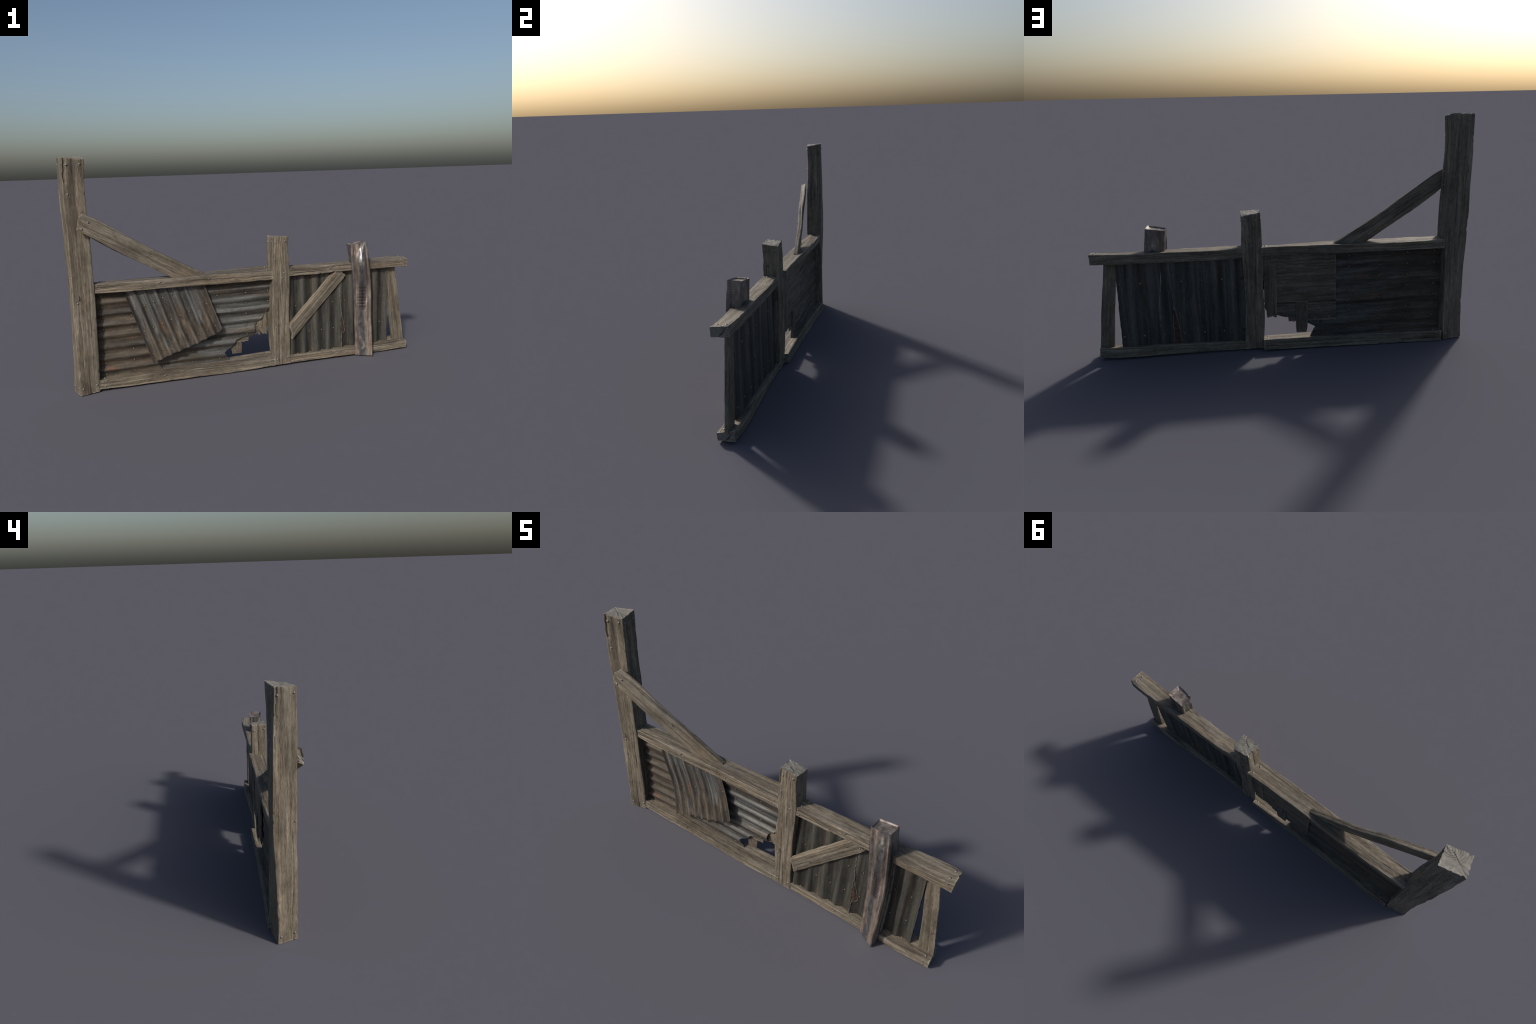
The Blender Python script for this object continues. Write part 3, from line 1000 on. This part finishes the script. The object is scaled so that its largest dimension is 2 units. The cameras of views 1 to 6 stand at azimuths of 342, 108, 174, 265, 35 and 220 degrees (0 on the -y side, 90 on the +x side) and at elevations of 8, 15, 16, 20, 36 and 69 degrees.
# -------------------------------------------------------------- steel girder
gz = np.array([.004, .10, .20, .30, .40, .50, .58, .688])
gFL = [(.634, -.030), (.636, -.029), (.634, -.029), (.632, -.031), (.626, -.036), (.619, -.041), (.611, -.042), (.608, -.050)]
gFR = [(.730, -.088), (.732, -.079), (.734, -.069), (.736, -.063), (.736, -.064), (.730, -.067), (.722, -.065), (.709, -.061)]
gBR = [(.746, -.016), (.748, -.011), (.749, -.003), (.748, .004), (.743, .010), (.736, .012), (.727, .016), (.713, .020)]
gBL = [(.664, .026), (.667, .0285), (.668, .029), (.662, .029), (.650, .029), (.636, .027), (.622, .026), (.610, .026)]
corn = np.concatenate([np.array(gFL), np.array(gFR), np.array(gBR), np.array(gBL)], 1)
tz = np.linspace(gz[0], gz[-1], 110)
Cg = smooth_interp(tz, gz, corn).reshape(-1, 4, 2)
ring_rows = []
for i, z in enumerate(tz):
    pts = []
    c4 = Cg[i]
    cc = c4.mean(0)
    top_fl = np.array([.684, .699, .697, .684])
    for k in range(4):
        A, B = c4[k], c4[(k + 1) % 4]
        ln = np.linalg.norm(B - A)
        dn = (B - A) / ln
        out = np.array([dn[1], -dn[0]])
        if out.dot((A + B) / 2 - cc) < 0:
            out = -out
        zA, zB = top_fl[k], top_fl[(k + 1) % 4]
        for s in np.linspace(0, 1, 27)[:-1]:
            al = s * ln
            e = min(al, ln - al)
            # rounded bead along each arris, a groove beside it, then the slightly crowned web
            bead = .0075
            near_a = al < ln - al
            deep = .0085 if (k == 0 and near_a) else .0045
            inn = deep * math.exp(-((e - .019) / .0065) ** 2)
            inn *= min(1.0, max(0.25 if not (k == 0 and near_a) else 0.6, (.66 - z) / .05))
            inn += .0060 * (max(0.0, 1 - e / bead)) ** 2
            inn += .0012
            ztop = zA + (zB - zA) * s
            zz = z * (1 + (ztop / .688 - 1) * (z / .688))
            P = A + dn * al - out * inn
            P = P + out * (vnoise(np.array([z * 14]), np.array([k * 5 + s * 3]), 81)[0] - .5) * .0022
            pts.append((P[0], P[1], zz))
    ring_rows.append(pts)
ring = np.array(ring_rows)
m = ring.shape[1]
nl = len(tz)
gv = [ring.reshape(-1, 3)]
idx = np.arange(nl * m).reshape(nl, m)
gf = np.stack([idx[:-1], np.roll(idx, -1, 1)[:-1], np.roll(idx, -1, 1)[1:], idx[1:]], -1).reshape(-1, 4).tolist()
nv = nl * m
for end in (0, -1):
    prev = idx[end]
    rp = ring[end]
    cc = rp.mean(0)
    for f, dz in ((.90, -.002), (.84, -.007), (.5, -.009), (.15, -.009)):
        q = cc + (rp - cc) * f
        q[:, 2] += dz if end == -1 else -dz * .3
        gv.append(q)
        cur = np.arange(nv, nv + m)
        nv += m
        qs = np.stack([prev, np.roll(prev, -1), np.roll(cur, -1), cur], -1)
        gf += (qs if end == -1 else qs[:, ::-1]).tolist()
        prev = cur
    gf.append(prev.tolist() if end == -1 else prev.tolist()[::-1])
gv = np.concatenate(gv)
WG = sheet_frame((.680, -.022, 0), (0, 0, 1), (-1, .12, 0))
inv = np.array(WG.inverted())
gvl = gv @ inv[:3, :3].T + inv[:3, 3]
me = mesh_from("girder", gvl, gf, [GIRDER, GIRDER_CAP], [0] * ((nl - 1) * m) + [1] * (len(gf) - (nl - 1) * m), 50)
girder = add_object("girder", me, ROOT, WG)
keep_world(girder, WG)

# --------------------------------------------------------------------- nails
for bm, H in ((tall, 1.0), (short, 0.0)):
    top = bm.L
    for side, lst in {
        0: ((.20, .034), (.80, .030)),
        1: ((.18, .034), (.80, .036)),
        2: ((.18, .030), (.72, .036)),
        3: ((.14, .036), (.86, .030)),
    }.items():
        for ac, d in lst:
            nail(bm, side, top - d, ac, .0062)
    for side in range(4):
        nail(bm, side, .030, .16, .0062)
        nail(bm, side, .036, .85, .0062)
# tall post
nail(tall, 0, 1.045, .22)
nail(tall, 0, .905, .62)
nail(tall, 0, .485, .22)
bent_nail(tall, 0, .505, .26, .034, -.25)
nail(tall, 2, 1.020, .52)
nail(tall, 2, .988, .40)
nail(tall, 2, .958, .66)
nail(tall, 1, .860, .30)
bent_nail(tall, 1, .83, .32, .034, 2.9)
nail(tall, 3, .62, .93)
# short post
nail(short, 0, .620, .16)
nail(short, 0, .540, .68)
nail(short, 0, .512, .56)
nail(short, 0, .225, .22)
bent_nail(short, 0, .232, .30, .028, -.25)
nail(short, 2, .60, .62)
nail(short, 2, .578, .48)
nail(short, 2, .555, .84)
# rails: paired nails at the ends of each side, a few along them
for bm in (top_left, top_right, low_left, low_right):
    L = bm.L
    for side in (0, 2):
        for end in (.028, L - .028):
            nail(bm, side, end, .22, .0042)
            nail(bm, side, end - .004, .80, .0042)
        nail(bm, side, L * .25, .30, .0036)
        nail(bm, side, L * .62, .62, .0036)
        nail(bm, side, L * .66, .45, .0036)
        bent_nail(bm, side, L * .34, .60, .026, .3)
    for end in (.030, L - .030):
        nail(bm, 1, end, .30, .0060)
        nail(bm, 1, end + (.012 if end < .1 else .004), .80, .0060)
nail(brace, 0, .045, .82)
nail(brace, 0, .030, .22)
bent_nail(brace, 0, .40, .72, .026, 2.6)
bent_nail(brace, 2, .55, .70, .026, .8)
nail(small_brace, 0, .020, .15, .004)
nail(small_brace, 0, .455, .30, .004)
bent_nail(small_brace, 0, .12, .30, .02, 1.2)
bent_nail(stud, 0, .15, .80, .022, 2.4)
bent_nail(stud, 2, .27, .40, .022, .9)
nail(slat, 0, .016, .25, .0038)
nail(slat, 0, .030, .80, .0038)
nail(front_plank, 0, .045, .30, .0036)
for ac in (.06, .13, .22, .36, .5, .63, .84, .9):
    nail(batten, 2, ac * batten.L, .45 + .15 * math.sin(ac * 40), .0042)
for x, z in ((.015, .212), (-.24, .172), (-.16, .168), (-.035, .172), (.07, .215)):
    add_object("nail", NAIL_MESH, board, frame_at((x, .0542, z), (0, 1, 0)) @ Matrix.Scale(.0046, 4))
add_object("nail", NAIL_MESH, board, frame_at((.025, .0440, .205), (0, -1, 0)) @ Matrix.Scale(.0046, 4))

for o in bpy.data.objects:
    if "_w" in o:
        del o["_w"]
